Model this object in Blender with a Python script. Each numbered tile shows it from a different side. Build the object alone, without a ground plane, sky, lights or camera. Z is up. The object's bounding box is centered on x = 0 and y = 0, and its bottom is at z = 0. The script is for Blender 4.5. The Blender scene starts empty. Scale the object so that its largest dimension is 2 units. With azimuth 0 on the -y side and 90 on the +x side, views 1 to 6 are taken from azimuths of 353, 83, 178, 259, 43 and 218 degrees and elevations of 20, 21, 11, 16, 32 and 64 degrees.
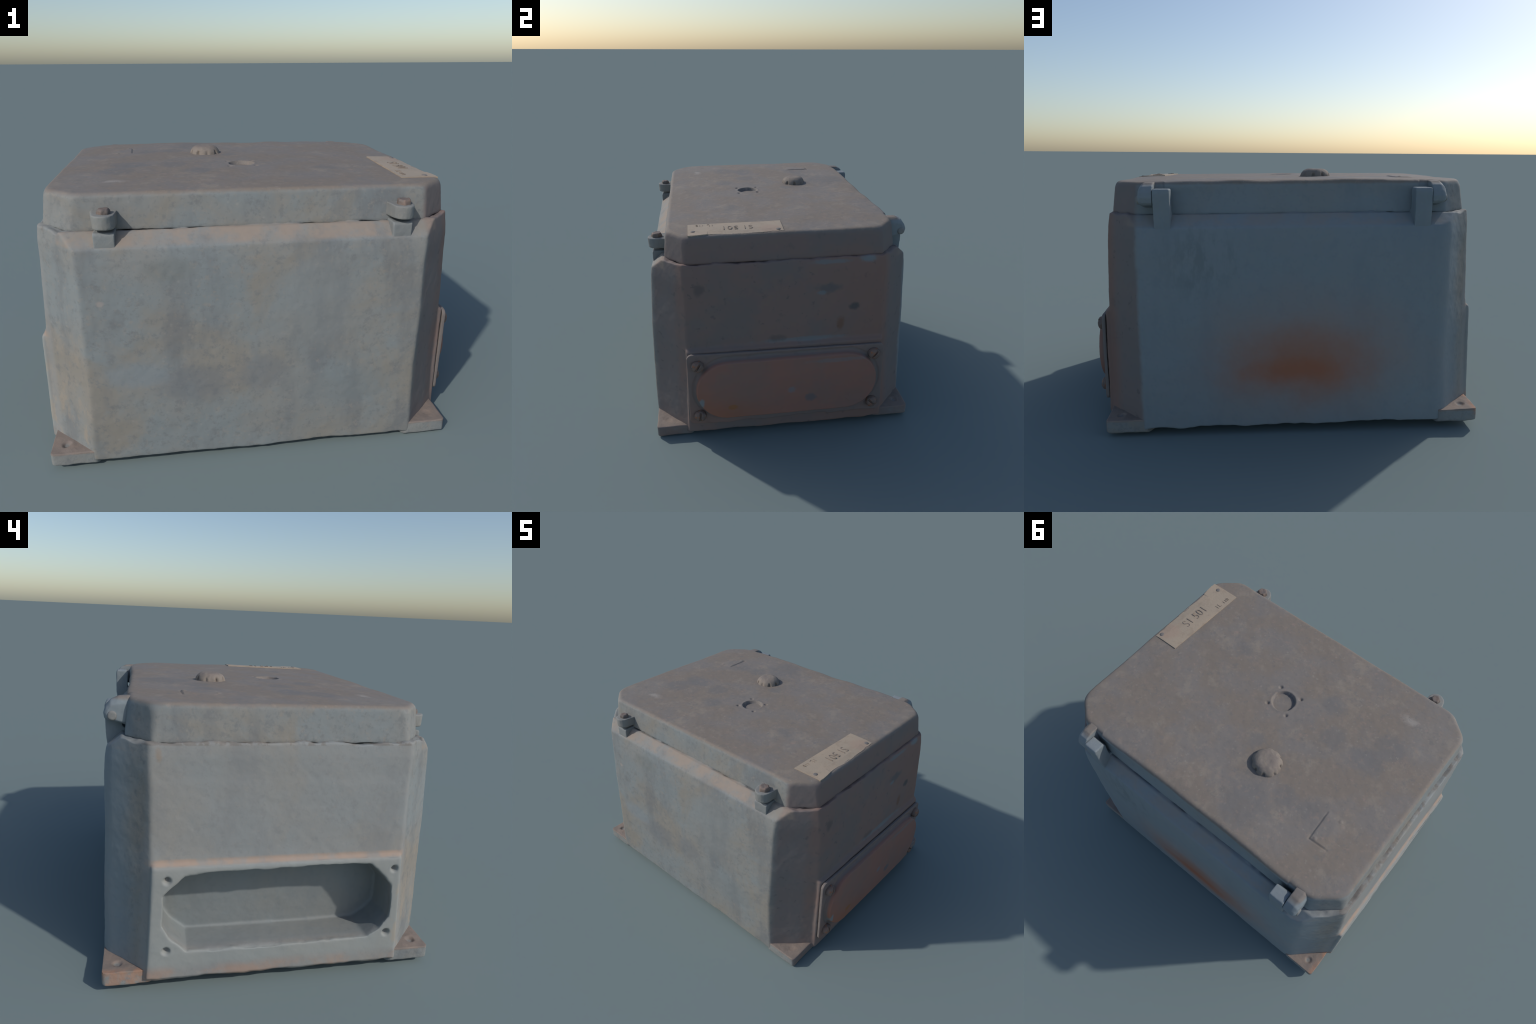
# Weathered cast-metal electrical junction box: drafted chamfered housing, lid with hinge lugs and
# bolted clamps, blank cover plate on one end, open cable recess on the other end.
import bpy, bmesh, math, random
import numpy as np
from mathutils import Matrix, Vector

random.seed(7)

# ------------------------------------------------------------------ noise (numpy value noise)
def _hash(i, j, k, s):
    h = (i * 374761393 + j * 668265263 + k * 2147483647 + s * 1274126177) & 0xFFFFFFFF
    h = ((h ^ (h >> 13)) * 1274126177) & 0xFFFFFFFF
    h = (h ^ (h >> 16)) & 0xFFFFFFFF
    return h.astype(np.float64) / 4294967295.0 * 2 - 1

def vnoise(p, scale, seed=0):
    q = p * scale + 137.0
    f = np.floor(q).astype(np.int64)
    t = q - f
    t = t * t * t * (t * (t * 6 - 15) + 10)
    out = 0
    for dx in (0, 1):
        wx = t[:, 0] if dx else 1 - t[:, 0]
        for dy in (0, 1):
            wy = t[:, 1] if dy else 1 - t[:, 1]
            for dz in (0, 1):
                wz = t[:, 2] if dz else 1 - t[:, 2]
                out = out + wx * wy * wz * _hash(f[:, 0] + dx, f[:, 1] + dy, f[:, 2] + dz, seed)
    return out

def fbm(p, scale, octaves=3, seed=0):
    a, s, o = 1.0, scale, 0
    for k in range(octaves):
        o = o + a * vnoise(p, s, seed + 11 * k)
        a *= .5
        s *= 2.1
    return o

def sstep(a, b, x):
    t = np.clip((x - a) / (b - a), 0, 1)
    return t * t * (3 - 2 * t)

# ------------------------------------------------------------------ mesh helpers
COL = bpy.context.scene.collection

def new_object(name, mesh):
    ob = bpy.data.objects.new(name, mesh)
    COL.objects.link(ob)
    return ob

def mesh_from(name, verts, faces):
    me = bpy.data.meshes.new(name)
    me.from_pydata([tuple(v) for v in verts], [], faces)
    bm = bmesh.new()
    bm.from_mesh(me)
    bmesh.ops.recalc_face_normals(bm, faces=bm.faces)
    bm.to_mesh(me)
    bm.free()
    return me

def loft(name, rings):
    """closed solid through rings with equal vertex counts"""
    n = len(rings[0])
    verts = [v for r in rings for v in r]
    faces = []
    for a in range(len(rings) - 1):
        for i in range(n):
            j = (i + 1) % n
            faces.append((a * n + i, a * n + j, (a + 1) * n + j, (a + 1) * n + i))
    faces.append(tuple(range(n - 1, -1, -1)))
    faces.append(tuple((len(rings) - 1) * n + i for i in range(n)))
    return mesh_from(name, verts, faces)

def rounded(poly, r, seg=6):
    """round the corners of a 2D polygon with fillets of radius r"""
    out = []
    n = len(poly)
    for i in range(n):
        ri = r[i] if isinstance(r, (list, tuple)) else r
        p, a, b = Vector(poly[i]), Vector(poly[i - 1]), Vector(poly[(i + 1) % n])
        u, v = (a - p), (b - p)
        lim = min(u.length, v.length) * .48
        u.normalize(); v.normalize()
        ang = u.angle(v)
        d = min(ri / max(math.tan(ang / 2), 1e-3), lim)
        rr = d * math.tan(ang / 2)
        c = p + (u + v).normalized() * (rr / math.sin(ang / 2))
        s, e = p + u * d - c, p + v * d - c
        a0 = math.atan2(s.y, s.x); a1 = math.atan2(e.y, e.x)
        da = (a1 - a0 + math.pi) % (2 * math.pi) - math.pi
        for k in range(seg + 1):
            t = a0 + da * k / seg
            out.append((c.x + rr * math.cos(t), c.y + rr * math.sin(t)))
    return out

def octagon(hx, hy, fx, sy, r, seg=5):
    """rectangle hx x hy with corners cut from (fx, hy) to (hx, sy), edges rounded by r"""
    p = [(fx, -hy), (hx, -sy), (hx, sy), (fx, hy), (-fx, hy), (-hx, sy), (-hx, -sy), (-fx, -hy)]
    return rounded(p, r, seg)

def prism(name, poly, axis, a, b, inset_a=0.0, inset_b=0.0):
    """extrude a 2D polygon along an axis (polygon lies in the other two, in x,y,z order)"""
    cx = sum(p[0] for p in poly) / len(poly); cy = sum(p[1] for p in poly) / len(poly)
    def ring(t, ins):
        o = []
        for p in poly:
            d = Vector((p[0] - cx, p[1] - cy))
            k = max(0, 1 - ins / max(d.length, 1e-6))
            q = (cx + d.x * k, cy + d.y * k)
            o.append({'x': (t, q[0], q[1]), 'y': (q[0], t, q[1]), 'z': (q[0], q[1], t)}[axis])
        return o
    return loft(name, [ring(a, inset_a), ring(b, inset_b)])

def apply_mods(ob):
    dg = bpy.context.evaluated_depsgraph_get()
    dg.update()
    me = bpy.data.meshes.new_from_object(ob.evaluated_get(dg))
    old = ob.data
    ob.modifiers.clear()
    ob.data = me
    bpy.data.meshes.remove(old)
    return ob

def boolean(ob, mesh, op):
    cut = new_object('cutter', mesh)
    m = ob.modifiers.new('b', 'BOOLEAN')
    m.operation = op
    m.solver = 'EXACT'
    m.object = cut
    apply_mods(ob)
    bpy.data.objects.remove(cut)
    return ob

def cast(ob, voxel, smooth=4, factor=.5):
    """turn the crisp solid into a softened casting"""
    m = ob.modifiers.new('r', 'REMESH')
    m.mode = 'VOXEL'
    m.voxel_size = voxel
    if smooth:
        s = ob.modifiers.new('s', 'SMOOTH')
        s.iterations = smooth
        s.factor = factor
    return apply_mods(ob)

def get_co(ob):
    n = len(ob.data.vertices)
    co = np.empty(n * 3); ob.data.vertices.foreach_get('co', co)
    no = np.empty(n * 3); ob.data.vertices.foreach_get('normal', no)
    return co.reshape(-1, 3), no.reshape(-1, 3)

def set_co(ob, co):
    ob.data.vertices.foreach_set('co', co.ravel())
    ob.data.update()

def rough(ob, big=.0016, fine=.0007, s1=5, s2=34, seed=0):
    co, no = get_co(ob)
    co = co + no * (big * fbm(co, s1, 2, seed) + fine * fbm(co, s2, 2, seed + 5))[:, None]
    set_co(ob, co)

def finish(ob, mat, parent, smooth=True):
    ob.data.materials.clear()
    ob.data.materials.append(mat)
    ob.data.polygons.foreach_set('use_smooth', [smooth] * len(ob.data.polygons))
    ob.parent = parent
    return ob

# ------------------------------------------------------------------ material helpers
class Nodes:
    def __init__(self, name, rough=.75, metallic=0.0, spec=.25):
        self.mat = bpy.data.materials.new(name)
        self.mat.use_nodes = True
        self.t = self.mat.node_tree
        self.bsdf = self.t.nodes['Principled BSDF']
        self.bsdf.inputs['Roughness'].default_value = rough
        self.bsdf.inputs['Metallic'].default_value = metallic
        self.bsdf.inputs['Specular IOR Level'].default_value = spec
        self.coord = self.t.nodes.new('ShaderNodeTexCoord').outputs['Object']
        s = self.t.nodes.new('ShaderNodeSeparateXYZ')
        self.link(self.coord, s.inputs[0])
        self.x, self.y, self.z = s.outputs

    def link(self, a, b):
        self.t.links.new(a, b)

    def put(self, sock, v):
        if isinstance(v, bpy.types.NodeSocket):
            self.link(v, sock)
        elif isinstance(v, (tuple, list)) and len(v) == 3 and sock.type == 'RGBA':
            sock.default_value = (*v, 1)
        else:
            sock.default_value = v

    def math(self, op, a, b=0.0, c=None, clamp=False):
        n = self.t.nodes.new('ShaderNodeMath')
        n.operation = op
        n.use_clamp = clamp
        self.put(n.inputs[0], a); self.put(n.inputs[1], b)
        if c is not None:
            self.put(n.inputs[2], c)
        return n.outputs[0]

    def ramp(self, v, a, b, lo=0.0, hi=1.0):
        n = self.t.nodes.new('ShaderNodeMapRange')
        n.interpolation_type = 'SMOOTHSTEP'
        self.put(n.inputs['Value'], v)
        n.inputs['From Min'].default_value = a
        n.inputs['From Max'].default_value = b
        n.inputs['To Min'].default_value = lo
        n.inputs['To Max'].default_value = hi
        return n.outputs['Result']

    def noise(self, scale, detail=4, rough=.55, stretch=None, offset=(0, 0, 0), distort=0.0):
        n = self.t.nodes.new('ShaderNodeTexNoise')
        n.inputs['Scale'].default_value = scale
        n.inputs['Detail'].default_value = detail
        n.inputs['Roughness'].default_value = rough
        n.inputs['Distortion'].default_value = distort
        m = self.t.nodes.new('ShaderNodeMapping')
        m.inputs['Location'].default_value = offset
        if stretch:
            m.inputs['Scale'].default_value = stretch
        self.link(self.coord, m.inputs['Vector'])
        self.link(m.outputs[0], n.inputs['Vector'])
        return n.outputs['Fac']

    def specks(self, scale, lo, hi, seed=0):
        n = self.t.nodes.new('ShaderNodeTexVoronoi')
        n.inputs['Scale'].default_value = scale
        m = self.t.nodes.new('ShaderNodeMapping')
        m.inputs['Location'].default_value = (seed, seed * .7, seed * .3)
        self.link(self.coord, m.inputs['Vector'])
        self.link(m.outputs[0], n.inputs['Vector'])
        s = self.t.nodes.new('ShaderNodeSeparateXYZ')
        self.link(n.outputs['Color'], s.inputs[0])
        pick = self.ramp(s.outputs[0], .80, .82)
        return self.math('MULTIPLY', self.ramp(n.outputs['Distance'], hi, lo), pick)

    def mix(self, fac, a, b, mode='MIX'):
        n = self.t.nodes.new('ShaderNodeMix')
        n.data_type = 'RGBA'
        n.blend_type = mode
        self.put(n.inputs[0], fac); self.put(n.inputs[6], a); self.put(n.inputs[7], b)
        return n.outputs[2]

    def blob(self, centre, radii, soft=.9, wobble=.9, scale=16.0):
        """soft-edged ragged patch; a radius of None leaves that axis free"""
        acc = None
        for v, c, r in zip((self.x, self.y, self.z), centre, radii):
            if r is None:
                continue
            d = self.math('MULTIPLY', self.math('SUBTRACT', v, c), 1.0 / r)
            d = self.math('MULTIPLY', d, d)
            acc = d if acc is None else self.math('ADD', acc, d)
        d = self.math('SQRT', acc)
        w = self.noise(scale, 6, .65, offset=(centre[0] * 3 + 5, centre[1] * 5, centre[2] * 7))
        d = self.math('ADD', d, self.math('MULTIPLY', self.math('SUBTRACT', w, .5), wobble * 2))
        return self.ramp(d, 1.0 + soft * .5, 1.0 - soft * .5)

    def done(self, colour, bump=.25, bscale=90.0, dist=.004):
        self.put(self.bsdf.inputs['Base Color'], colour)
        b = self.t.nodes.new('ShaderNodeBump')
        b.inputs['Strength'].default_value = bump
        b.inputs['Distance'].default_value = dist
        n = self.noise(bscale, 5, .65)
        self.link(n, b.inputs['Height'])
        self.link(b.outputs[0], self.bsdf.inputs['Normal'])
        return self.mat

BLUE = (.232, .254, .256)
BLUE2 = (.215, .245, .255)
GREY = (.250, .252, .240)
WARM = (.262, .242, .210)
TAN = (.34, .262, .20)
DUST = (.226, .190, .158)
BROWN = (.215, .165, .148)
SLATE = (.165, .172, .178)
RUST = (.34, .115, .045)
PALE = (.47, .47, .44)

def paint_base(n):
    """mottled blue-grey paint under warm dirt, shared by every painted casting"""
    a = n.mix(n.ramp(n.noise(3.1, 5, .6), .40, .62), BLUE, GREY)
    a = n.mix(n.ramp(n.noise(2.2, 6, .62, offset=(4, 1, 9), distort=.6), .44, .66), a, WARM)
    streak = n.noise(5.0, 4, .6, stretch=(1, 1, .28), offset=(2, 7, 3))
    a = n.mix(n.math('MULTIPLY', n.ramp(streak, .50, .70), .62), a, SLATE)
    a = n.mix(n.math('MULTIPLY', n.ramp(n.noise(26, 4, .6), .58, .76), .28), a, TAN)
    a = n.mix(n.math('MULTIPLY', n.ramp(n.noise(17, 3, .6, offset=(8, 8, 1)), .60, .74), .35), a, BLUE2)
    a = n.mix(n.math('MULTIPLY', n.ramp(n.noise(40, 5, .7, offset=(3, 8, 1)), .53, .66), .42), a, SLATE)
    a = n.mix(n.math('MULTIPLY', n.ramp(n.noise(19, 6, .7, offset=(13, 4, 6)), .53, .66), .55), a, (.180, .184, .186))
    a = n.mix(n.math('MULTIPLY', n.ramp(n.noise(33, 5, .7, offset=(23, 9, 2)), .56, .68), .45), a, (.295, .268, .235))
    a = n.mix(n.math('MULTIPLY', n.specks(27, .05, .24, 3), .22), a, (.36, .345, .315))
    return a

def brown_end(n, colour, lo=.752, hi=.785):
    """reddish-brown grime on the cover-plate end of the box"""
    m = n.ramp(n.math('ADD', n.x, n.math('MULTIPLY', n.noise(9, 3, .6), .03)), lo, hi)
    b = n.mix(n.ramp(n.noise(3.4, 5, .6, offset=(1, 5, 2)), .40, .64), (.245, .170, .145), (.207, .168, .153))
    b = n.mix(n.math('MULTIPLY', n.ramp(n.noise(19, 4, .6), .58, .74), .5), b, (.15, .128, .12))
    b = n.mix(n.math('MULTIPLY', n.ramp(n.x, .90, .86), .5), b, (.195, .185, .182))
    return n.mix(m, colour, b), m

def make_housing_mat():
    n = Nodes('grimy_housing_paint')
    a = paint_base(n)
    # cover-plate end
    a, end = brown_end(n, a)
    a = n.mix(n.math('MULTIPLY', n.math('MULTIPLY', end, n.ramp(n.noise(21, 4, .6, offset=(1, 2, 30)), .62, .70)), .5), a, (.125, .108, .105))
    redder = n.math('MULTIPLY', n.math('MULTIPLY', end, n.ramp(n.x, .89, .915)), n.ramp(n.y, .05, .55))
    a = n.mix(n.math('MULTIPLY', redder, .5), a, (.27, .155, .12))
    for c, r, col, k in [((.92, .24, .89), (None, .065, .026), (.135, .13, .13), .7), ((.92, .39, .768), (None, .028, .020), (.095, .092, .092), .85),
                         ((.92, .20, .862), (None, .025, .012), (.18, .235, .255), .55), ((.92, .313, .667), (None, .022, .04), (.19, .095, .055), .6),
                         ((.92, .47, 1.045), (None, .045, .02), (.20, .265, .285), .65), ((.92, .24, 1.04), (None, .10, .012), (.19, .24, .26), .5),
                         ((.92, .10, .585), (None, .22, .013), (.19, .24, .26), .5), ((.92, -.48, .92), (None, .03, .035), (.12, .105, .10), .6),
                         ((.92, -.05, .60), (None, .05, .02), (.125, .105, .10), .5)]:
        a = n.mix(n.math('MULTIPLY', n.math('MULTIPLY', n.blob(c, r), end), k), a, col)
    # back: bluer paint, soft rust bloom, dark soot streaks
    back = n.math('MULTIPLY', n.ramp(n.y, .60, .70), n.math('SUBTRACT', 1.0, end))
    a = n.mix(n.math('MULTIPLY', back, .65), a, (.235, .285, .315))
    m = n.blob((-.06, .74, .36), (.44, None, .25), 1.7, .5, 4)
    a = n.mix(n.math('MULTIPLY', n.math('MULTIPLY', m, back), .55), a, (.36, .22, .165))
    m = n.blob((-.03, .74, .325), (.28, None, .14), 1.8, .7, 6)
    a = n.mix(n.math('MULTIPLY', n.math('MULTIPLY', m, back), .72), a, (.35, .145, .08))
    m = n.blob((-.01, .74, .29), (.20, None, .055), 1.5, .9, 9)
    a = n.mix(n.math('MULTIPLY', n.math('MULTIPLY', m, back), .55), a, (.38, .125, .055))
    m = n.math('MULTIPLY', n.blob((.45, .725, .85), (.16, None, .16), 1.4, .8, 9), n.ramp(n.noise(14, 5, .65, stretch=(1.6, 1, .6)), .42, .60))
    a = n.mix(n.math('MULTIPLY', n.math('MULTIPLY', m, back), .35), a, (.13, .155, .155))
    # front: dark smears low down, worn blue patch, chipped light spots
    front = n.ramp(n.y, -.66, -.72)
    for c, r, col, k in [((-.28, 0, .37), (.16, None, .09), (.17, .18, .19), .55), ((.02, 0, .40), (.10, None, .08), (.18, .19, .20), .5),
                         ((-.53, 0, .43), (.14, None, .06), (.225, .262, .285), .5), ((-.37, 0, .91), (.10, None, .05), (.19, .20, .19), .5),
                         ((.40, 0, .30), (.2, None, .1), (.20, .225, .23), .45), ((-.655, 0, .772), (.016, None, .012), (.36, .31, .28), .6),
                         ((.25, 0, .72), (.20, None, .22), (.235, .252, .252), .5)]:
        a = n.mix(n.math('MULTIPLY', n.math('MULTIPLY', n.blob(c, r, .8, .6), front), k), a, col)
    # bare tan metal where dust lies on the two sloping shoulders
    sh = n.math('MULTIPLY', n.ramp(n.z, 1.0, 1.018), n.ramp(n.z, 1.085, 1.06))
    sh = n.math('MULTIPLY', sh, n.math('MAXIMUM', n.ramp(n.y, -.65, -.67), n.ramp(n.y, .65, .67, 0, .55)))
    sh = n.math('MULTIPLY', sh, n.ramp(n.noise(9, 4, .6), .36, .60, .15, .75))
    a = n.mix(sh, a, (.325, .256, .205))
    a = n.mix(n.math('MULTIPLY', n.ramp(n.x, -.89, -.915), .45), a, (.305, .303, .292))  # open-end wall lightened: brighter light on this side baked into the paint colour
    # tan rust line on the ledge above the open end, orange stain along its foot
    left = n.ramp(n.x, -.90, -.925)
    ln = n.math('MULTIPLY', n.ramp(n.z, .540, .551), n.ramp(n.z, .578, .564))
    ln = n.math('MULTIPLY', n.math('MULTIPLY', ln, left), n.ramp(n.noise(10, 3, .6), .35, .6, .2, .75))
    a = n.mix(ln, a, (.40, .285, .215))
    ft = n.math('MULTIPLY', n.math('MULTIPLY', n.ramp(n.z, .10, .04), left), n.ramp(n.noise(6, 4, .6, offset=(3, 0, 0)), .42, .62, .05, .6))
    a = n.mix(ft, a, (.40, .25, .18))
    # cleaner, paler greenish-grey machined frame around the opening
    fr = n.math('MULTIPLY', n.ramp(n.x, -.938, -.95), n.math('MULTIPLY', n.ramp(n.z, .56, .53), n.ramp(n.z, .05, .10)))
    a = n.mix(n.math('MULTIPLY', fr, .5), a, (.315, .335, .32))
    cut = n.math('MULTIPLY', n.ramp(n.x, -.94, -.90), n.math('MULTIPLY', n.ramp(n.x, -.70, -.75), n.ramp(n.z, .56, .53)))
    inner = n.math('MULTIPLY', cut, n.math('MULTIPLY', n.ramp(n.y, -.56, -.545), n.ramp(n.y, .56, .545)))
    a = n.mix(n.math('MULTIPLY', inner, .65), a, (.222, .245, .248))
    pit = n.math('MULTIPLY', n.math('MULTIPLY', n.ramp(n.z, 1.046, 1.054), n.ramp(n.x, -.865, -.88)), n.ramp(n.noise(17, 4, .6, offset=(6, 6, 0)), .44, .56))
    a = n.mix(n.math('MULTIPLY', pit, .6), a, (.17, .145, .125))
    # ochre drip near the hinge corner of the open end
    a = n.mix(n.math('MULTIPLY', n.math('MULTIPLY', n.blob((-.92, .525, 1.015), (None, .012, .026), 1.2, .9, 40), left), .6), a, (.30, .19, .11))
    # paint chips on the front-left corner
    ch = n.math('MULTIPLY', n.ramp(n.math('ADD', n.x, n.y), -1.48, -1.52), n.ramp(n.noise(12, 5, .62, stretch=(1, 1, .6)), .52, .62))
    a = n.mix(n.math('MULTIPLY', ch, .4), a, (.38, .30, .22))
    return n.done(a, .14)

def make_lid_mat():
    n = Nodes('dusty_lid_paint')
    a = paint_base(n)
    a, end = brown_end(n, a)
    back = n.math('MULTIPLY', n.ramp(n.y, .60, .66), n.math('SUBTRACT', 1.0, end))
    a = n.mix(n.math('MULTIPLY', back, .55), a, (.235, .285, .315))
    # settled brown dust on the top, rubbed thin in blotches
    d = n.mix(n.ramp(n.noise(4.0, 6, .62), .40, .62), DUST, (.218, .196, .178))
    d = n.mix(n.math('MULTIPLY', n.ramp(n.noise(11, 5, .65, offset=(5, 2, 0)), .52, .70), .6), d, (.285, .245, .20))
    d = n.mix(n.math('MULTIPLY', n.ramp(n.noise(30, 4, .6, offset=(1, 9, 0)), .60, .74), .5), d, (.31, .23, .195))
    d = n.mix(n.math('MULTIPLY', n.ramp(n.noise(23, 4, .6, offset=(7, 3, 0)), .60, .74), .5), d, (.18, .175, .175))
    for c, r in [((-.333, -.111, 0), (.075, .06)), ((-.551, -.095, 0), (.085, .07)), ((-.486, .30, 0), (.06, .055)),
                 ((-.342, .319, 0), (.055, .06)), ((-.218, .478, 0), (.11, .12)), ((-.596, -.238, 0), (.08, .07)),
                 ((-.212, -.263, 0), (.06, .05)), ((.405, -.256, 0), (.05, .045)), ((-.026, .16, 0), (.045, .04))]:
        d = n.mix(n.math('MULTIPLY', n.blob(c, (*r, None), .8, .9), .6), d, (.175, .168, .163))
    d = n.mix(n.math('MULTIPLY', n.blob((-.72, -.43, 0), (.13, .12, None), 1.0, .7), .22), d, (.23, .24, .245))
    d = n.mix(n.math('MULTIPLY', n.blob((-.588, -.445, 0), (.04, .02, None), 1.9, 1.5, 34), .55), d, (.40, .365, .325))
    d = n.mix(n.math('MULTIPLY', n.specks(30, .06, .28, 5), .3), d, (.33, .295, .26))
    d = n.mix(n.math('MULTIPLY', n.ramp(n.noise(55, 5, .7, offset=(2, 2, 6)), .56, .70), .35), d, (.155, .145, .14))
    d = n.mix(n.math('MULTIPLY', n.ramp(n.noise(24, 6, .72, offset=(15, 3, 0)), .54, .66), .55), d, (.268, .215, .178))
    d = n.mix(n.math('MULTIPLY', n.ramp(n.noise(29, 6, .72, offset=(5, 33, 0)), .54, .66), .55), d, (.178, .168, .158))
    d = n.mix(n.math('MULTIPLY', n.ramp(n.noise(44, 5, .7, offset=(9, 13, 0)), .60, .70), .5), d, (.30, .275, .235))
    hole = n.blob((.0085, -.1145, 0), (.066, .066, None), .06, .0)
    edge = n.ramp(n.math('ADD', n.z, n.math('MULTIPLY', n.noise(14, 3), .012)), 1.200, 1.2165)
    a = n.mix(n.math('MAXIMUM', edge, hole), a, d)
    return n.done(a, .14)

def make_part_mat(name, tint=None, amount=0.0):
    n = Nodes(name)
    a = paint_base(n)
    if tint:
        a = n.mix(amount, a, tint)
    return n.done(a, .3)

def make_plate_mat():
    n = Nodes('rusty_cover_plate')
    a = n.mix(n.ramp(n.noise(3.5, 5, .6), .40, .62), (.242, .174, .151), (.212, .168, .152))
    a = n.mix(n.math('MULTIPLY', n.ramp(n.noise(18, 4, .6), .57, .74), .45), a, (.16, .135, .125))
    a = n.mix(n.math('MULTIPLY', n.ramp(n.x, .9765, .974), .8), a, (.205, .183, .17))
    boss = n.ramp(n.x, .985, 1.000)
    b = n.mix(n.ramp(n.noise(4.2, 5, .6, offset=(3, 3, 3)), .38, .62), (.300, .158, .122), (.258, .160, .130))
    lo = n.math('ADD', n.math('MULTIPLY', n.y, -.55), n.math('MULTIPLY', n.z, -1.1))
    b = n.mix(n.math('MULTIPLY', n.ramp(n.math('ADD', lo, n.math('MULTIPLY', n.noise(5, 4), .25)), -.12, .22), .65), b, (.33, .135, .075))
    a = n.mix(boss, a, b)
    a = n.mix(n.math('MULTIPLY', n.math('MULTIPLY', n.ramp(lo, -.02, .22), n.ramp(n.x, .974, .977)), .3), a, (.36, .145, .08))
    for c, r, col, k in [((0, .136, .233), (None, .03, .025), (.13, .135, .14), .7), ((0, -.321, .211), (None, .025, .015), (.31, .13, .035), .6),
                         ((0, -.497, .25), (None, .014, .03), (.19, .27, .29), .7), ((0, .30, .472), (None, .15, .012), (.19, .215, .225), .4),
                         ((0, .02, .30), (None, .02, .02), (.17, .22, .25), .5)]:
        a = n.mix(n.math('MULTIPLY', n.blob(c, r), k), a, col)
    return n.done(a, .15)

def make_simple(name, c1, c2, scale=12, rough_=.75, spot=None, bump=.35, **kw):
    n = Nodes(name, rough_, **kw)
    a = n.mix(n.ramp(n.noise(scale, 5, .62), .38, .62), c1, c2)
    if spot:
        a = n.mix(n.math('MULTIPLY', n.ramp(n.noise(scale * 2.3, 4, .6, offset=(3, 1, 4)), .55, .70), .7), a, spot)
    return n.done(a, bump)

def make_name_plate_mat():
    n = Nodes('faded_name_plate', .6)
    a = n.mix(n.ramp(n.noise(7, 5, .6, stretch=(1, .5, 1)), .38, .62), (.43, .338, .25), (.385, .315, .24))
    a = n.mix(n.math('MULTIPLY', n.ramp(n.noise(20, 4, .6), .52, .68), .6), a, (.335, .262, .195))
    a = n.mix(n.math('MULTIPLY', n.blob((.82, -.075, 0), (.05, .05, None), .9, .7), .6), a, (.38, .275, .21))
    return n.done(a, .25)

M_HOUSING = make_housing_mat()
M_LID = make_lid_mat()
M_LUG = make_part_mat('worn_lug_paint', (.255, .245, .222), .4)
M_HINGE = make_part_mat('hinge_paint', (.235, .25, .25), .5)
M_FOOT = None
M_POST = make_part_mat('hinge_post_paint', (.235, .282, .308), .65)
M_PLATE = make_plate_mat()
M_SCREW = make_simple('rusty_screw', (.16, .125, .11), (.22, .15, .12), 30, .65, (.38, .13, .05))
M_BOLT = make_simple('rusty_bolt', (.17, .145, .132), (.215, .16, .132), 26, .65, (.16, .145, .135))
M_CAP = make_simple('dusty_cap', (.245, .21, .178), (.225, .19, .165), 14, .8, (.27, .225, .18))
M_NAME = make_name_plate_mat()
M_INK = make_simple('stamped_lettering', (.22, .182, .155), (.285, .235, .19), 40, .7)
M_RIVET = make_simple('dark_rivet', (.16, .15, .15), (.20, .18, .16), 40, .6)

def make_foot_mat():
    n = Nodes('foot_paint')
    a = paint_base(n)
    top = n.ramp(n.math('ADD', n.z, n.math('MULTIPLY', n.noise(20, 3), .012)), .048, .058)
    d = n.mix(n.ramp(n.noise(14, 5, .6), .40, .62), (.225, .185, .16), (.265, .21, .175))
    a = n.mix(top, a, d)
    a, end = brown_end(n, a, .935, .955)
    o = n.math('MULTIPLY', n.math('MULTIPLY', n.ramp(n.x, -.90, -.93), n.ramp(n.y, .3, .6)), n.ramp(n.noise(16, 4, .6), .40, .58))
    a = n.mix(n.math('MULTIPLY', o, .65), a, (.40, .215, .135))
    return n.done(a, .35)
M_FOOT = make_foot_mat()

# ------------------------------------------------------------------ root
root = bpy.data.objects.new('junction_box', None)
COL.objects.link(root)
root.empty_display_size = .2
root['label'] = 'weathered grey-brown cast metal junction box with bolted lid'
root['category'] = 'electrical box'
# the box stands slightly turned and tipped, resting on one front foot
ux = Vector((.99968813, .02289773, -.00996725)).normalized()
uy = Vector((-.02281529, .99970517, .0083083)); uy = (uy - ux * uy.dot(ux)).normalized()
uz = ux.cross(uy)
rot = Matrix((ux, uy, uz)).transposed().to_4x4()
root.matrix_world = Matrix.Translation((-.029, -.001, .0318)) @ rot

# ------------------------------------------------------------------ housing
Z_TOP = 1.060
WALL_Z = [.0, .20, .38, .65, .88, .95, 1.0, 1.06]
WALL_Y = [.767, .770, .766, .757, .747, .741, .733, .722]
WALL_X = [.949, .945, .941, .936, .928, .923, .918, .909]
def body_ring(z):
    t = z / 1.06
    hx = float(np.interp(z, WALL_Z, WALL_X))
    hy = float(np.interp(z, WALL_Z, WALL_Y))
    # cut corners: slightly hollow in mid-height, fuller under the lid
    k = -.013 * math.exp(-((z - .33) / .22) ** 2) + .011 * float(sstep(.85, 1.0, z))
    fx = .752 + (.735 - .752) * t + k
    sy = .584 + (.549 - .584) * t + k
    return [(x, y, z) for x, y in octagon(hx, hy, fx, sy, (.022, .026, .026, .03, .11, .03, .026, .026))]

housing = new_object('housing', loft('housing', [body_ring(z) for z in (.004, .2, .38, .65, .8, .88, .95, 1.0, Z_TOP)]))
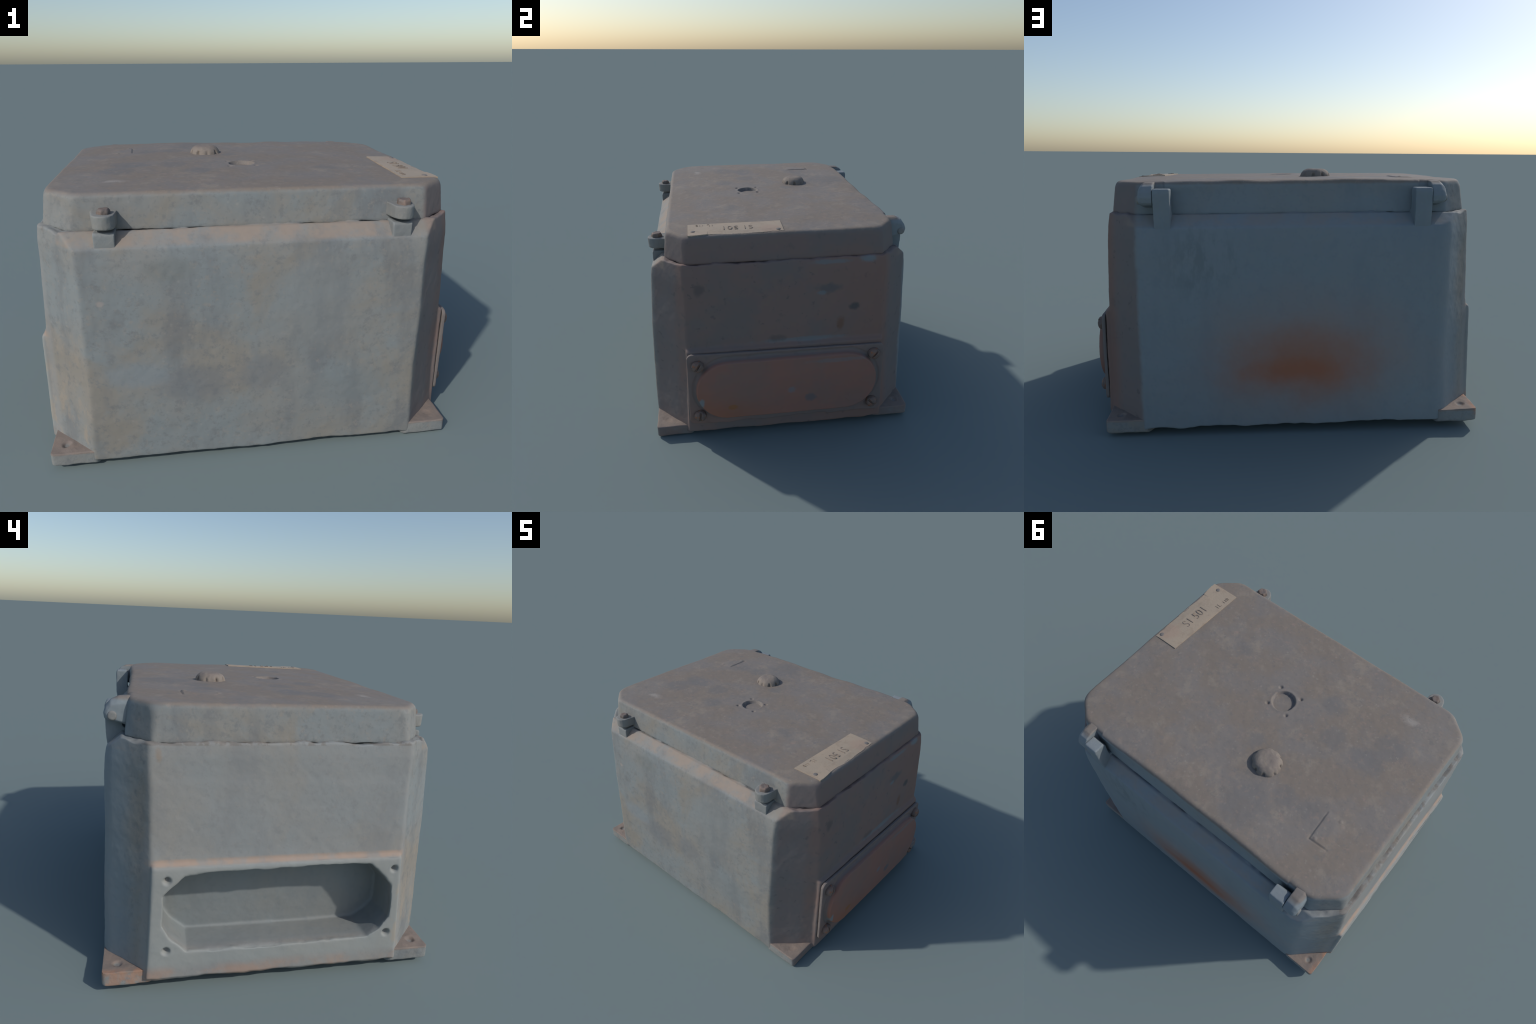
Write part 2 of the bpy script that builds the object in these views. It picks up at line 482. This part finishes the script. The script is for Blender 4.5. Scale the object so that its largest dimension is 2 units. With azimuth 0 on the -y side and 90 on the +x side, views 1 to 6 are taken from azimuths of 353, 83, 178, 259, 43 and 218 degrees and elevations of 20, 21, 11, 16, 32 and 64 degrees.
# sloping shoulders under the front and back edge of the lid
for s in (-1, 1):
    poly = [(s * .733, 1.000), (s * .660, 1.070), (s * .660, 1.3), (s * .9, 1.3), (s * .9, 1.000 - .160)]
    boolean(housing, prism('shoulder', poly, 'x', -1.2, 1.2), 'DIFFERENCE')
# raised frame on the open end; low pad behind the cover plate on the other
def end_boss(x_out_top, x_out_bot, z_top, z_bot, sgn, y_t=.558, y_b=.584, slope=.036):
    x_in = .86
    rings = []
    for (z, xo, yy) in ((z_bot, x_out_bot, y_b), (z_top, x_out_top, y_t), (z_top + slope, x_out_top - .038, y_t - .004)):
        poly = rounded([(x_in, -yy), (xo, -yy), (xo, yy), (x_in, yy)], .012, 3)
        rings.append([(sgn * p[0], p[1], z) for p in poly])
    return loft('boss', rings)
boolean(housing, end_boss(.956, .960, .540, .018, -1), 'UNION')
boolean(housing, end_boss(.957, .960, .556, .014, 1, .568, .584, .034), 'UNION')
# cable recess behind the opening
opening = [(.407, .148), (.166, .145), (-.17, .144), (-.425, .150), (-.486, .192), (-.524, .243), (-.528, .300), (-.519, .405),
           (-.477, .456), (-.410, .517), (-.161, .519), (.10, .516), (.213, .517), (.36, .512), (.415, .504), (.456, .465), (.508, .412),
           (.513, .271), (.482, .216)]
deep = [(y * .985, .333 + (z - .333) * .97) for y, z in opening]
rec = loft('recess', [[(-1.05, y, z) for y, z in opening], [(-.93, y, z) for y, z in opening], [(-.764 - .040 * (z - .14) / .37, y, z - .006) for y, z in deep]])
boolean(housing, rec, 'DIFFERENCE')
cast(housing, .0055, 4, .5)
co, no = get_co(housing)
p = co.copy()
# screw holes in the frame corners
for (hy_, hz_) in ((.491, .487), (.496, .156), (-.524, .490), (-.520, .165)):
    r = np.hypot(p[:, 1] - hy_, p[:, 2] - hz_)
    k = (p[:, 0] < -.92) & (r < .05)
    co[k, 0] += (.024 * sstep(.021, .006, r[k]))
# ragged, cast lower edge
k = sstep(.05, .0, p[:, 2])
co[:, 2] += k * (.006 * fbm(p * [1, 1, 0], 9, 3, 3) + .004)
# ragged lip of the opening
lip = sstep(-.93, -.955, p[:, 0]) * (np.abs(p[:, 1]) < .54) * (p[:, 2] > .12) * (p[:, 2] < .545) * (np.abs(no[:, 0]) < .8)
co[:, 2] += lip * .005 * fbm(p * [0, 1, 1], 16, 2, 9)
# lumpy gasket line on the rim that shows around the lid
rim = sstep(1.045, 1.058, p[:, 2]) * (np.abs(p[:, 1]) < .66)
co[:, 2] += rim * (.007 * fbm(p * [1, 1, 0], 16, 2, 21))
# the open end leans in a little, and so does the hinge side toward it
co[:, 0] += sstep(-.74, -.92, p[:, 0]) * .008 * sstep(.48, .64, p[:, 2]) * sstep(1.06, .9, p[:, 2])
co[:, 1] -= sstep(.45, .74, p[:, 1]) * .009 * sstep(-.1, -.6, p[:, 0]) * sstep(.95, .6, p[:, 2]) * sstep(.0, .2, p[:, 2])
# shallow sag of the long walls
co[:, 1] += np.sign(p[:, 1]) * (np.abs(p[:, 1]) > .68) * np.where(p[:, 1] < 0, .004, -.001) * np.cos(p[:, 0] * 2.0) * sstep(.0, .4, p[:, 2]) * sstep(1.0, .6, p[:, 2])
set_co(housing, co)
rough(housing, .0022, .0006, 4.5, 30, 1)
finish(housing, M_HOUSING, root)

# ------------------------------------------------------------------ feet
for i, (sx, sy) in enumerate(((-1, -1), (1, -1), (1, 1), (-1, 1))):
    cx, cy = sx * .937, sy * .766
    base = [(cx, cy), (cx, sy * .568), (sx * .80, sy * .50), (sx * .62, sy * .56), (sx * .735, cy)]
    top_poly = rounded(base, .018, 5)
    low_poly = [(x - sx * .012, y - sy * .012) for x, y in top_poly]
    foot = new_object('mounting_foot', loft('mounting_foot', [
        [(x, y, -.0150) for x, y in low_poly], [(x, y, -.006) for x, y in top_poly],
        [(x, y, (.056 if sx < 0 else .054)) for x, y in top_poly]]))
    # front and back faces of the box stay flush with the foot
    cast(foot, .004, 3, .5)
    co, no = get_co(foot)
    r = np.hypot(co[:, 0] - sx * .872, co[:, 1] - sy * .702)
    k = (co[:, 2] > .03)
    co[:, 2] -= k * (.012, .002, .005, .010)[i] * sstep(.026, .008, r)
    co[:, 2] += (co[:, 2] < .01) * .0022 * fbm(co * [1, 1, 0], 22, 2, 4 + i)
    co[:, 2] += k * .003 * fbm(co, 14, 2, 8 + i)
    co[:, 2] = np.maximum(co[:, 2], -.0154)
    set_co(foot, co)
    rough(foot, .0014, .0006, 12, 40, 30 + i)
    finish(foot, M_FOOT, housing)

# ------------------------------------------------------------------ lid
def lid_ring(z, ins, r):
    hx, hy = .890 - ins * .8, .656 - ins * .85
    return [(x + .003, y, z) for x, y in octagon(hx, hy, .760 - ins * .55, .549 - ins * .6, r, 6)]
LID_TOP = 1.2115
def lid_dome(x, y):
    return 0.0125 * np.clip(1 - (np.abs(x) / .90) ** 3, 0, 1) * np.clip(1 - (np.abs(y - .19) / np.where(y > .19, .50, .80)) ** 2.2, 0, 1)
rings = [lid_ring(1.054, .030, .025), lid_ring(1.058, .001, .025), lid_ring(1.068, .0, .025), lid_ring(1.182, .013, .055)]
for k in range(1, 7):
    a = math.pi / 2 * k / 6
    rings.append(lid_ring(1.187 + .0255 * math.sin(a), .0135 + .026 * (1 - math.cos(a)), .07 + .075 * k / 6))
lid = new_object('lid', loft('lid', rings))
cast(lid, .0042, 3, .5)
co, no = get_co(lid)
p = co.copy()
top = sstep(1.19, 1.205, p[:, 2])
# round sight hole with four small fixing holes
r = np.hypot(p[:, 0] - .0085, p[:, 1] + .1145)
dz = -.020 * sstep(.0655, .0605, r) + .0015 * sstep(.085, .067, r)
for hx_, hy_ in ((.076, -.177), (-.057, -.181), (.070, -.052), (-.057, -.050)):
    r = np.hypot(p[:, 0] - hx_, p[:, 1] - hy_)
    dz += -.009 * sstep(.014, .003, r)
# stamped tag: shallow rectangular outline with a raised field and two pins
u = (p[:, 0] + .617) * math.cos(.05) + (p[:, 1] - .33) * math.sin(.05)
v = -(p[:, 0] + .617) * math.sin(.05) + (p[:, 1] - .33) * math.cos(.05)
box_d = np.maximum(np.abs(u) - .052, np.abs(v) - .084)
tag = sstep(.054, .049, u) * sstep(-.065, -.01, u) * sstep(.086, .081, v) * sstep(-.10, -.05, v)
dz += .0045 * tag - .002 * sstep(.006, .001, np.abs(np.maximum(u - .054, v - .086))) * (u > -.05) * (v > -.08)
for a_, b_ in ((.030, .070), (-.025, -.075)):
    dz += .003 * sstep(.012, .004, np.hypot(u - a_, v - b_))
# slight dish between knocks, wavy hinge-side edge
dz += .0022 * fbm(p * [1, 1, 0], 2.4, 2, 17) + lid_dome(p[:, 0], p[:, 1])
co[:, 2] += top * dz
bk = sstep(.56, .64, p[:, 1]) * sstep(1.15, 1.21, p[:, 2]) * (np.abs(p[:, 0]) < .62)
wav = .007 * vnoise(p * [1, 0, 0], 5.5, 41) - .004 * np.exp(-((p[:, 0] + .25) / .28) ** 2)
co[:, 1] += bk * (wav + .004)
co[:, 2] += .004 * top * sstep(.35, .55, p[:, 1]) + bk * .004 * vnoise(p * [1, 0, 0], 7.5, 43)
# chipped lower edge
lo = sstep(1.080, 1.060, p[:, 2])
co[:, 2] += lo * .0035 * fbm(p * [1, 1, 0], 13, 3, 51)
set_co(lid, co)
rough(lid, .0016, .0005, 5, 36, 2)
finish(lid, M_LID, root)

# ------------------------------------------------------------------ front clamps
def front_clamp(cx, top, seed, bolt_r, bolt_top):
    pts = [(cx - .060, -.620), (cx - .054, -.665), (cx - .050, -.700)]
    for k in range(9):
        a = math.pi + math.pi * k / 8
        pts.append((cx + .002 + .051 * math.cos(a), -.703 + .049 * math.sin(a)))
    pts += [(cx + .056, -.665), (cx + .060, -.620)]
    lug = new_object('lid_lug', prism('lid_lug', pts, 'z', 1.083, top, .006, .004))
    cast(lug, .0035, 10, .5)
    rough(lug, .002, .0006, 14, 40, seed)
    finish(lug, M_LUG, lid)
    bolt = new_object('lid_bolt', loft('lid_bolt', [
        [(cx + .005 + rr * math.cos(a), -.697 + rr * math.sin(a), z) for a in [2 * math.pi * i / 6 + .3 for i in range(6)]]
        for rr, z in ((bolt_r * 1.02, top - .012), (bolt_r, bolt_top - .008), (bolt_r * .8, bolt_top))]))
    cast(bolt, .0028, 7, .5)
    rough(bolt, .002, .0008, 30, 80, seed + 3)
    finish(bolt, M_BOLT, lid)
    sup = new_object('lug_support', prism('lug_support', [(-.64, .955), (-.7235, .955), (-.7275, 1.02), (-.7265, 1.060), (-.718, 1.068), (-.64, 1.070)], 'x',
                                          cx - .043, cx + .044))
    cast(sup, .0035, 9, .5)
    rough(sup, .0015, .0005, 14, 40, seed + 6)
    finish(sup, M_HINGE, housing)
front_clamp(-.620, 1.142, 61, .028, 1.162)
front_clamp(.632, 1.142, 71, .031, 1.166)

# ------------------------------------------------------------------ hinges at the back
def hinge(sgn, x_in, x_out, seed):
    xa, xb = sgn * x_in, sgn * x_out
    prof = [(.640, .96), (.7285, .96), (.737, 1.03), (.739, 1.165), (.732, 1.183), (.676, 1.184), (.664, 1.165), (.668, 1.08), (.640, 1.06)]
    post = new_object('hinge_post', prism('hinge_post', prof, 'x', min(xa, xb), max(xa, xb)))
    cast(post, .0038, 9, .5)
    rough(post, .002, .0006, 14, 40, seed)
    finish(post, M_POST, housing)
    claw = [(.590, 1.211), (.640, 1.213), (.680, 1.211), (.712, 1.197), (.733, 1.170), (.742, 1.145), (.738, 1.120), (.722, 1.106), (.695, 1.104), (.650, 1.092), (.590, 1.09)]
    cut = [(.706 + (y - .706) * .62, 1.137 + (z - 1.137) * .60) for y, z in claw]
    lug = new_object('hinge_lug', loft('hinge_lug', [[(sgn * (x_out + dx), y, z) for y, z in prof_] for dx, prof_ in
                                                     ((.002, claw), (.048, claw), (.062, [(y + (c[0] - y) * .25, z + (c[1] - z) * .35) for (y, z), c in zip(claw, cut)]), (.072, cut))]))
    cast(lug, .0038, 5, .5)
    rough(lug, .0025, .0006, 14, 40, seed + 2)
    finish(lug, M_LID, lid)
    ring = lambda x, r: [(x, .706 + r * math.cos(t), 1.134 + r * math.sin(t)) for t in [2 * math.pi * i / 20 for i in range(20)]]
    pin = new_object('hinge_pin', loft('hinge_pin', [ring(sgn * (x_in + .02), .022), ring(sgn * (x_out + .072), .022), ring(sgn * (x_out + .079), .016)]))
    cast(pin, .0032, 3, .5)
    rough(pin, .0015, .0006, 30, 60, seed + 4)
    finish(pin, M_LUG, lid)
hinge(-1, .579, .662, 81)
hinge(1, .586, .665, 91)

# ------------------------------------------------------------------ dome cap on the lid
seg, ringc = 96, 40
KX, KY, KR, KH = -.157, .231, .082, .060
vs, fs = [], []
for i in range(ringc + 1):
    t = i / ringc                       # 0 rim .. 1 crown
    a = t * math.pi / 2
    rr = KR * (math.cos(a) ** .48) if t < 1 else 0
    zz = KH * math.sin(a) ** .9
    for j in range(seg):
        th = 2 * math.pi * j / seg
        scal = max(0, math.cos(th * 9 + .5)) ** 3 * (math.exp(-((t - .22) / .17) ** 2)) * (.65 + .35 * math.cos(3 * th + 1))
        flat = .06 * math.cos(2 * th + .7) + .03 * math.cos(3 * th)
        r2 = rr * (1 + flat * .5) - .024 * scal
        vs.append((KX + r2 * math.cos(th), KY + r2 * math.sin(th), LID_TOP - .006 + zz))
for i in range(ringc):
    for j in range(seg):
        k = (j + 1) % seg
        fs.append((i * seg + j, i * seg + k, (i + 1) * seg + k, (i + 1) * seg + j))
fs.append(tuple(range(seg - 1, -1, -1)))
cap = new_object('dome_cap', mesh_from('dome_cap', vs, fs))
cast(cap, .003, 3, .5)
rough(cap, .0028, .0008, 22, 60, 5)
finish(cap, M_CAP, lid)

# ------------------------------------------------------------------ cover plate on the closed end
poly = rounded([(-.569, .092), (.571, .078), (.569, .536), (-.567, .552)], .028, 6)
plate = new_object('cover_plate', prism('cover_plate', poly, 'x', .9605, .978))
cast(plate, .0038, 2, .5)
co, no = get_co(plate)
p = co.copy()
face = sstep(.968, .974, p[:, 0])
# raised race-track panel with a shallow moat round it
q = np.hypot(np.maximum(np.abs(p[:, 1] - .002) - .338, 0), p[:, 2] - .320)
co[:, 0] += face * (.034 * sstep(.193, .182, q) + .003 * sstep(.17, .05, q) - .003 * sstep(.012, .003, np.abs(q - .203)))
# bent, ragged lower edge
lo = sstep(.13, .085, p[:, 2])
co[:, 2] += lo * .008 * fbm(p * [0, 1, 0], 7, 3, 12)
set_co(plate, co)
rough(plate, .0012, .0005, 8, 40, 6)
finish(plate, M_PLATE, root)

def screw_mesh():
    ring = lambda x, r: [(x, r * math.cos(t), r * math.sin(t)) for t in [2 * math.pi * i / 32 for i in range(32)]]
    ob = new_object('screw', loft('screw', [ring(-.01, .027), ring(.020, .028), ring(.030, .0255), ring(.037, .018), ring(.040, .006)]))
    slot = prism('slot', [(-.0042, -.05), (.0042, -.05), (.0042, .05), (-.0042, .05)], 'x', .0285, .06)
    boolean(ob, slot, 'DIFFERENCE')
    cast(ob, .0016, 2, .5)
    rough(ob, .001, .0006, 40, 120, 3)
    return ob
first = screw_mesh()
first.data.materials.clear(); first.data.materials.append(M_SCREW)
first.data.polygons.foreach_set('use_smooth', [True] * len(first.data.polygons))
for i, (yy, zz, ang) in enumerate(((-.509, .485, -32), (-.509, .153, -6), (.508, .481, -40), (.512, .147, 45))):
    ob = first if i == 0 else first.copy()
    if i:
        COL.objects.link(ob)
    ob.parent = plate
    ob.location = (.968, yy, zz)
    ob.rotation_euler = (math.radians(ang), 0, 0)
    ob.scale = (1.08, 1.24, 1.24)

# ------------------------------------------------------------------ name plate
NA, NB, NC, ND = Vector((.709, -.003)), Vector((.695, -.520)), Vector((.871, -.519)), Vector((.864, -.004))
nu, nv = 120, 40
def plate_z(x, y):
    return LID_TOP + .006 + float(lid_dome(x, y))
rng = random.Random(4)
vs, fs = [], []
# outer edge is torn: low-frequency notches along the length
notch = [0.0] * (nu + 1)
for c_, w_, d_ in ((.14, .02, .002), (.30, .10, .010), (.20, .05, .004), (.64, .012, .006), (.70, .05, .003), (.88, .04, .006), (.97, .03, .005)):
    for i in range(nu + 1):
        s = (i / nu - c_) / w_
        notch[i] += d_ * math.exp(-s * s)
for side in (0, 1):
    for i in range(nu + 1):
        u_ = i / nu                     # 0 at the front end .. 1 toward the middle
        inner = NB.lerp(NA, u_); outer = NC.lerp(ND, u_)
        outer = Vector((outer.x - notch[i] + rng.uniform(-.0012, .0012), outer.y))
        for j in range(nv + 1):
            w = j / nv
            q = inner.lerp(outer, w)
            z = plate_z(q.x, q.y) + .0015 * math.sin(u_ * 9) * w - .004 * max(0, w - .75) * 4 * (1 if u_ > .2 else .4)
            z += .002 * math.exp(-((u_ - 1) / .08) ** 2)
            vs.append((q.x, q.y, z - (.007 if side else 0)))
S = (nu + 1) * (nv + 1)
idx = lambda s, i, j: s * S + i * (nv + 1) + j
for i in range(nu):
    for j in range(nv):
        fs.append((idx(0, i, j), idx(0, i + 1, j), idx(0, i + 1, j + 1), idx(0, i, j + 1)))
        fs.append((idx(1, i, j), idx(1, i, j + 1), idx(1, i + 1, j + 1), idx(1, i + 1, j)))
for i in range(nu):
    fs.append((idx(0, i, 0), idx(1, i, 0), idx(1, i + 1, 0), idx(0, i + 1, 0)))
    fs.append((idx(0, i, nv), idx(0, i + 1, nv), idx(1, i + 1, nv), idx(1, i, nv)))
for j in range(nv):
    fs.append((idx(0, 0, j), idx(0, 0, j + 1), idx(1, 0, j + 1), idx(1, 0, j)))
    fs.append((idx(0, nu, j), idx(1, nu, j), idx(1, nu, j + 1), idx(0, nu, j + 1)))
name_plate = new_object('name_plate', mesh_from('name_plate', vs, fs))
finish(name_plate, M_NAME, root, smooth=False)


def rivet(x, y):
    ring = lambda z, r: [(x + r * math.cos(t), y + r * math.sin(t), z) for t in [2 * math.pi * i / 24 for i in range(24)]]
    z = plate_z(x, y)
    ob = new_object('rivet', loft('rivet', [ring(z - .006, .0135), ring(z + .0005, .0135), ring(z + .003, .010), ring(z + .0035, .003)]))
    finish(ob, M_RIVET, name_plate)
rivet(.817, -.492)
rivet(.838, -.031)

def lettering(text, x, y, size, width=1.0, dz=0.0):
    """text runs toward -y with its tops toward +x; (x, y) is the left end of the baseline"""
    cu = bpy.data.curves.new('lettering', 'FONT')
    cu.body = text
    cu.size = size
    cu.extrude = .0012
    cu.offset = -.0012
    cu.space_character = 1.08
    ob = new_object('lettering', cu)
    dg = bpy.context.evaluated_depsgraph_get()
    me = bpy.data.meshes.new_from_object(ob.evaluated_get(dg))
    bpy.data.objects.remove(ob)
    n = len(me.vertices)
    c = np.empty(n * 3); me.vertices.foreach_get('co', c); c = c.reshape(-1, 3)
    out = np.stack([x + c[:, 1], y - c[:, 0] * width, plate_z(.78, -.3) + .0012 + dz + c[:, 2]], 1)
    me.vertices.foreach_set('co', out.ravel())
    me.update()
    ob = new_object('lettering', me)
    finish(ob, M_INK, name_plate, smooth=False)
lettering('S1', .758, -.163, .076, .80)
lettering('501', .757, -.243, .076, .80)
lettering('1L', .715, -.376, .042, .9)
lettering('110', .714, -.432, .030, .95)
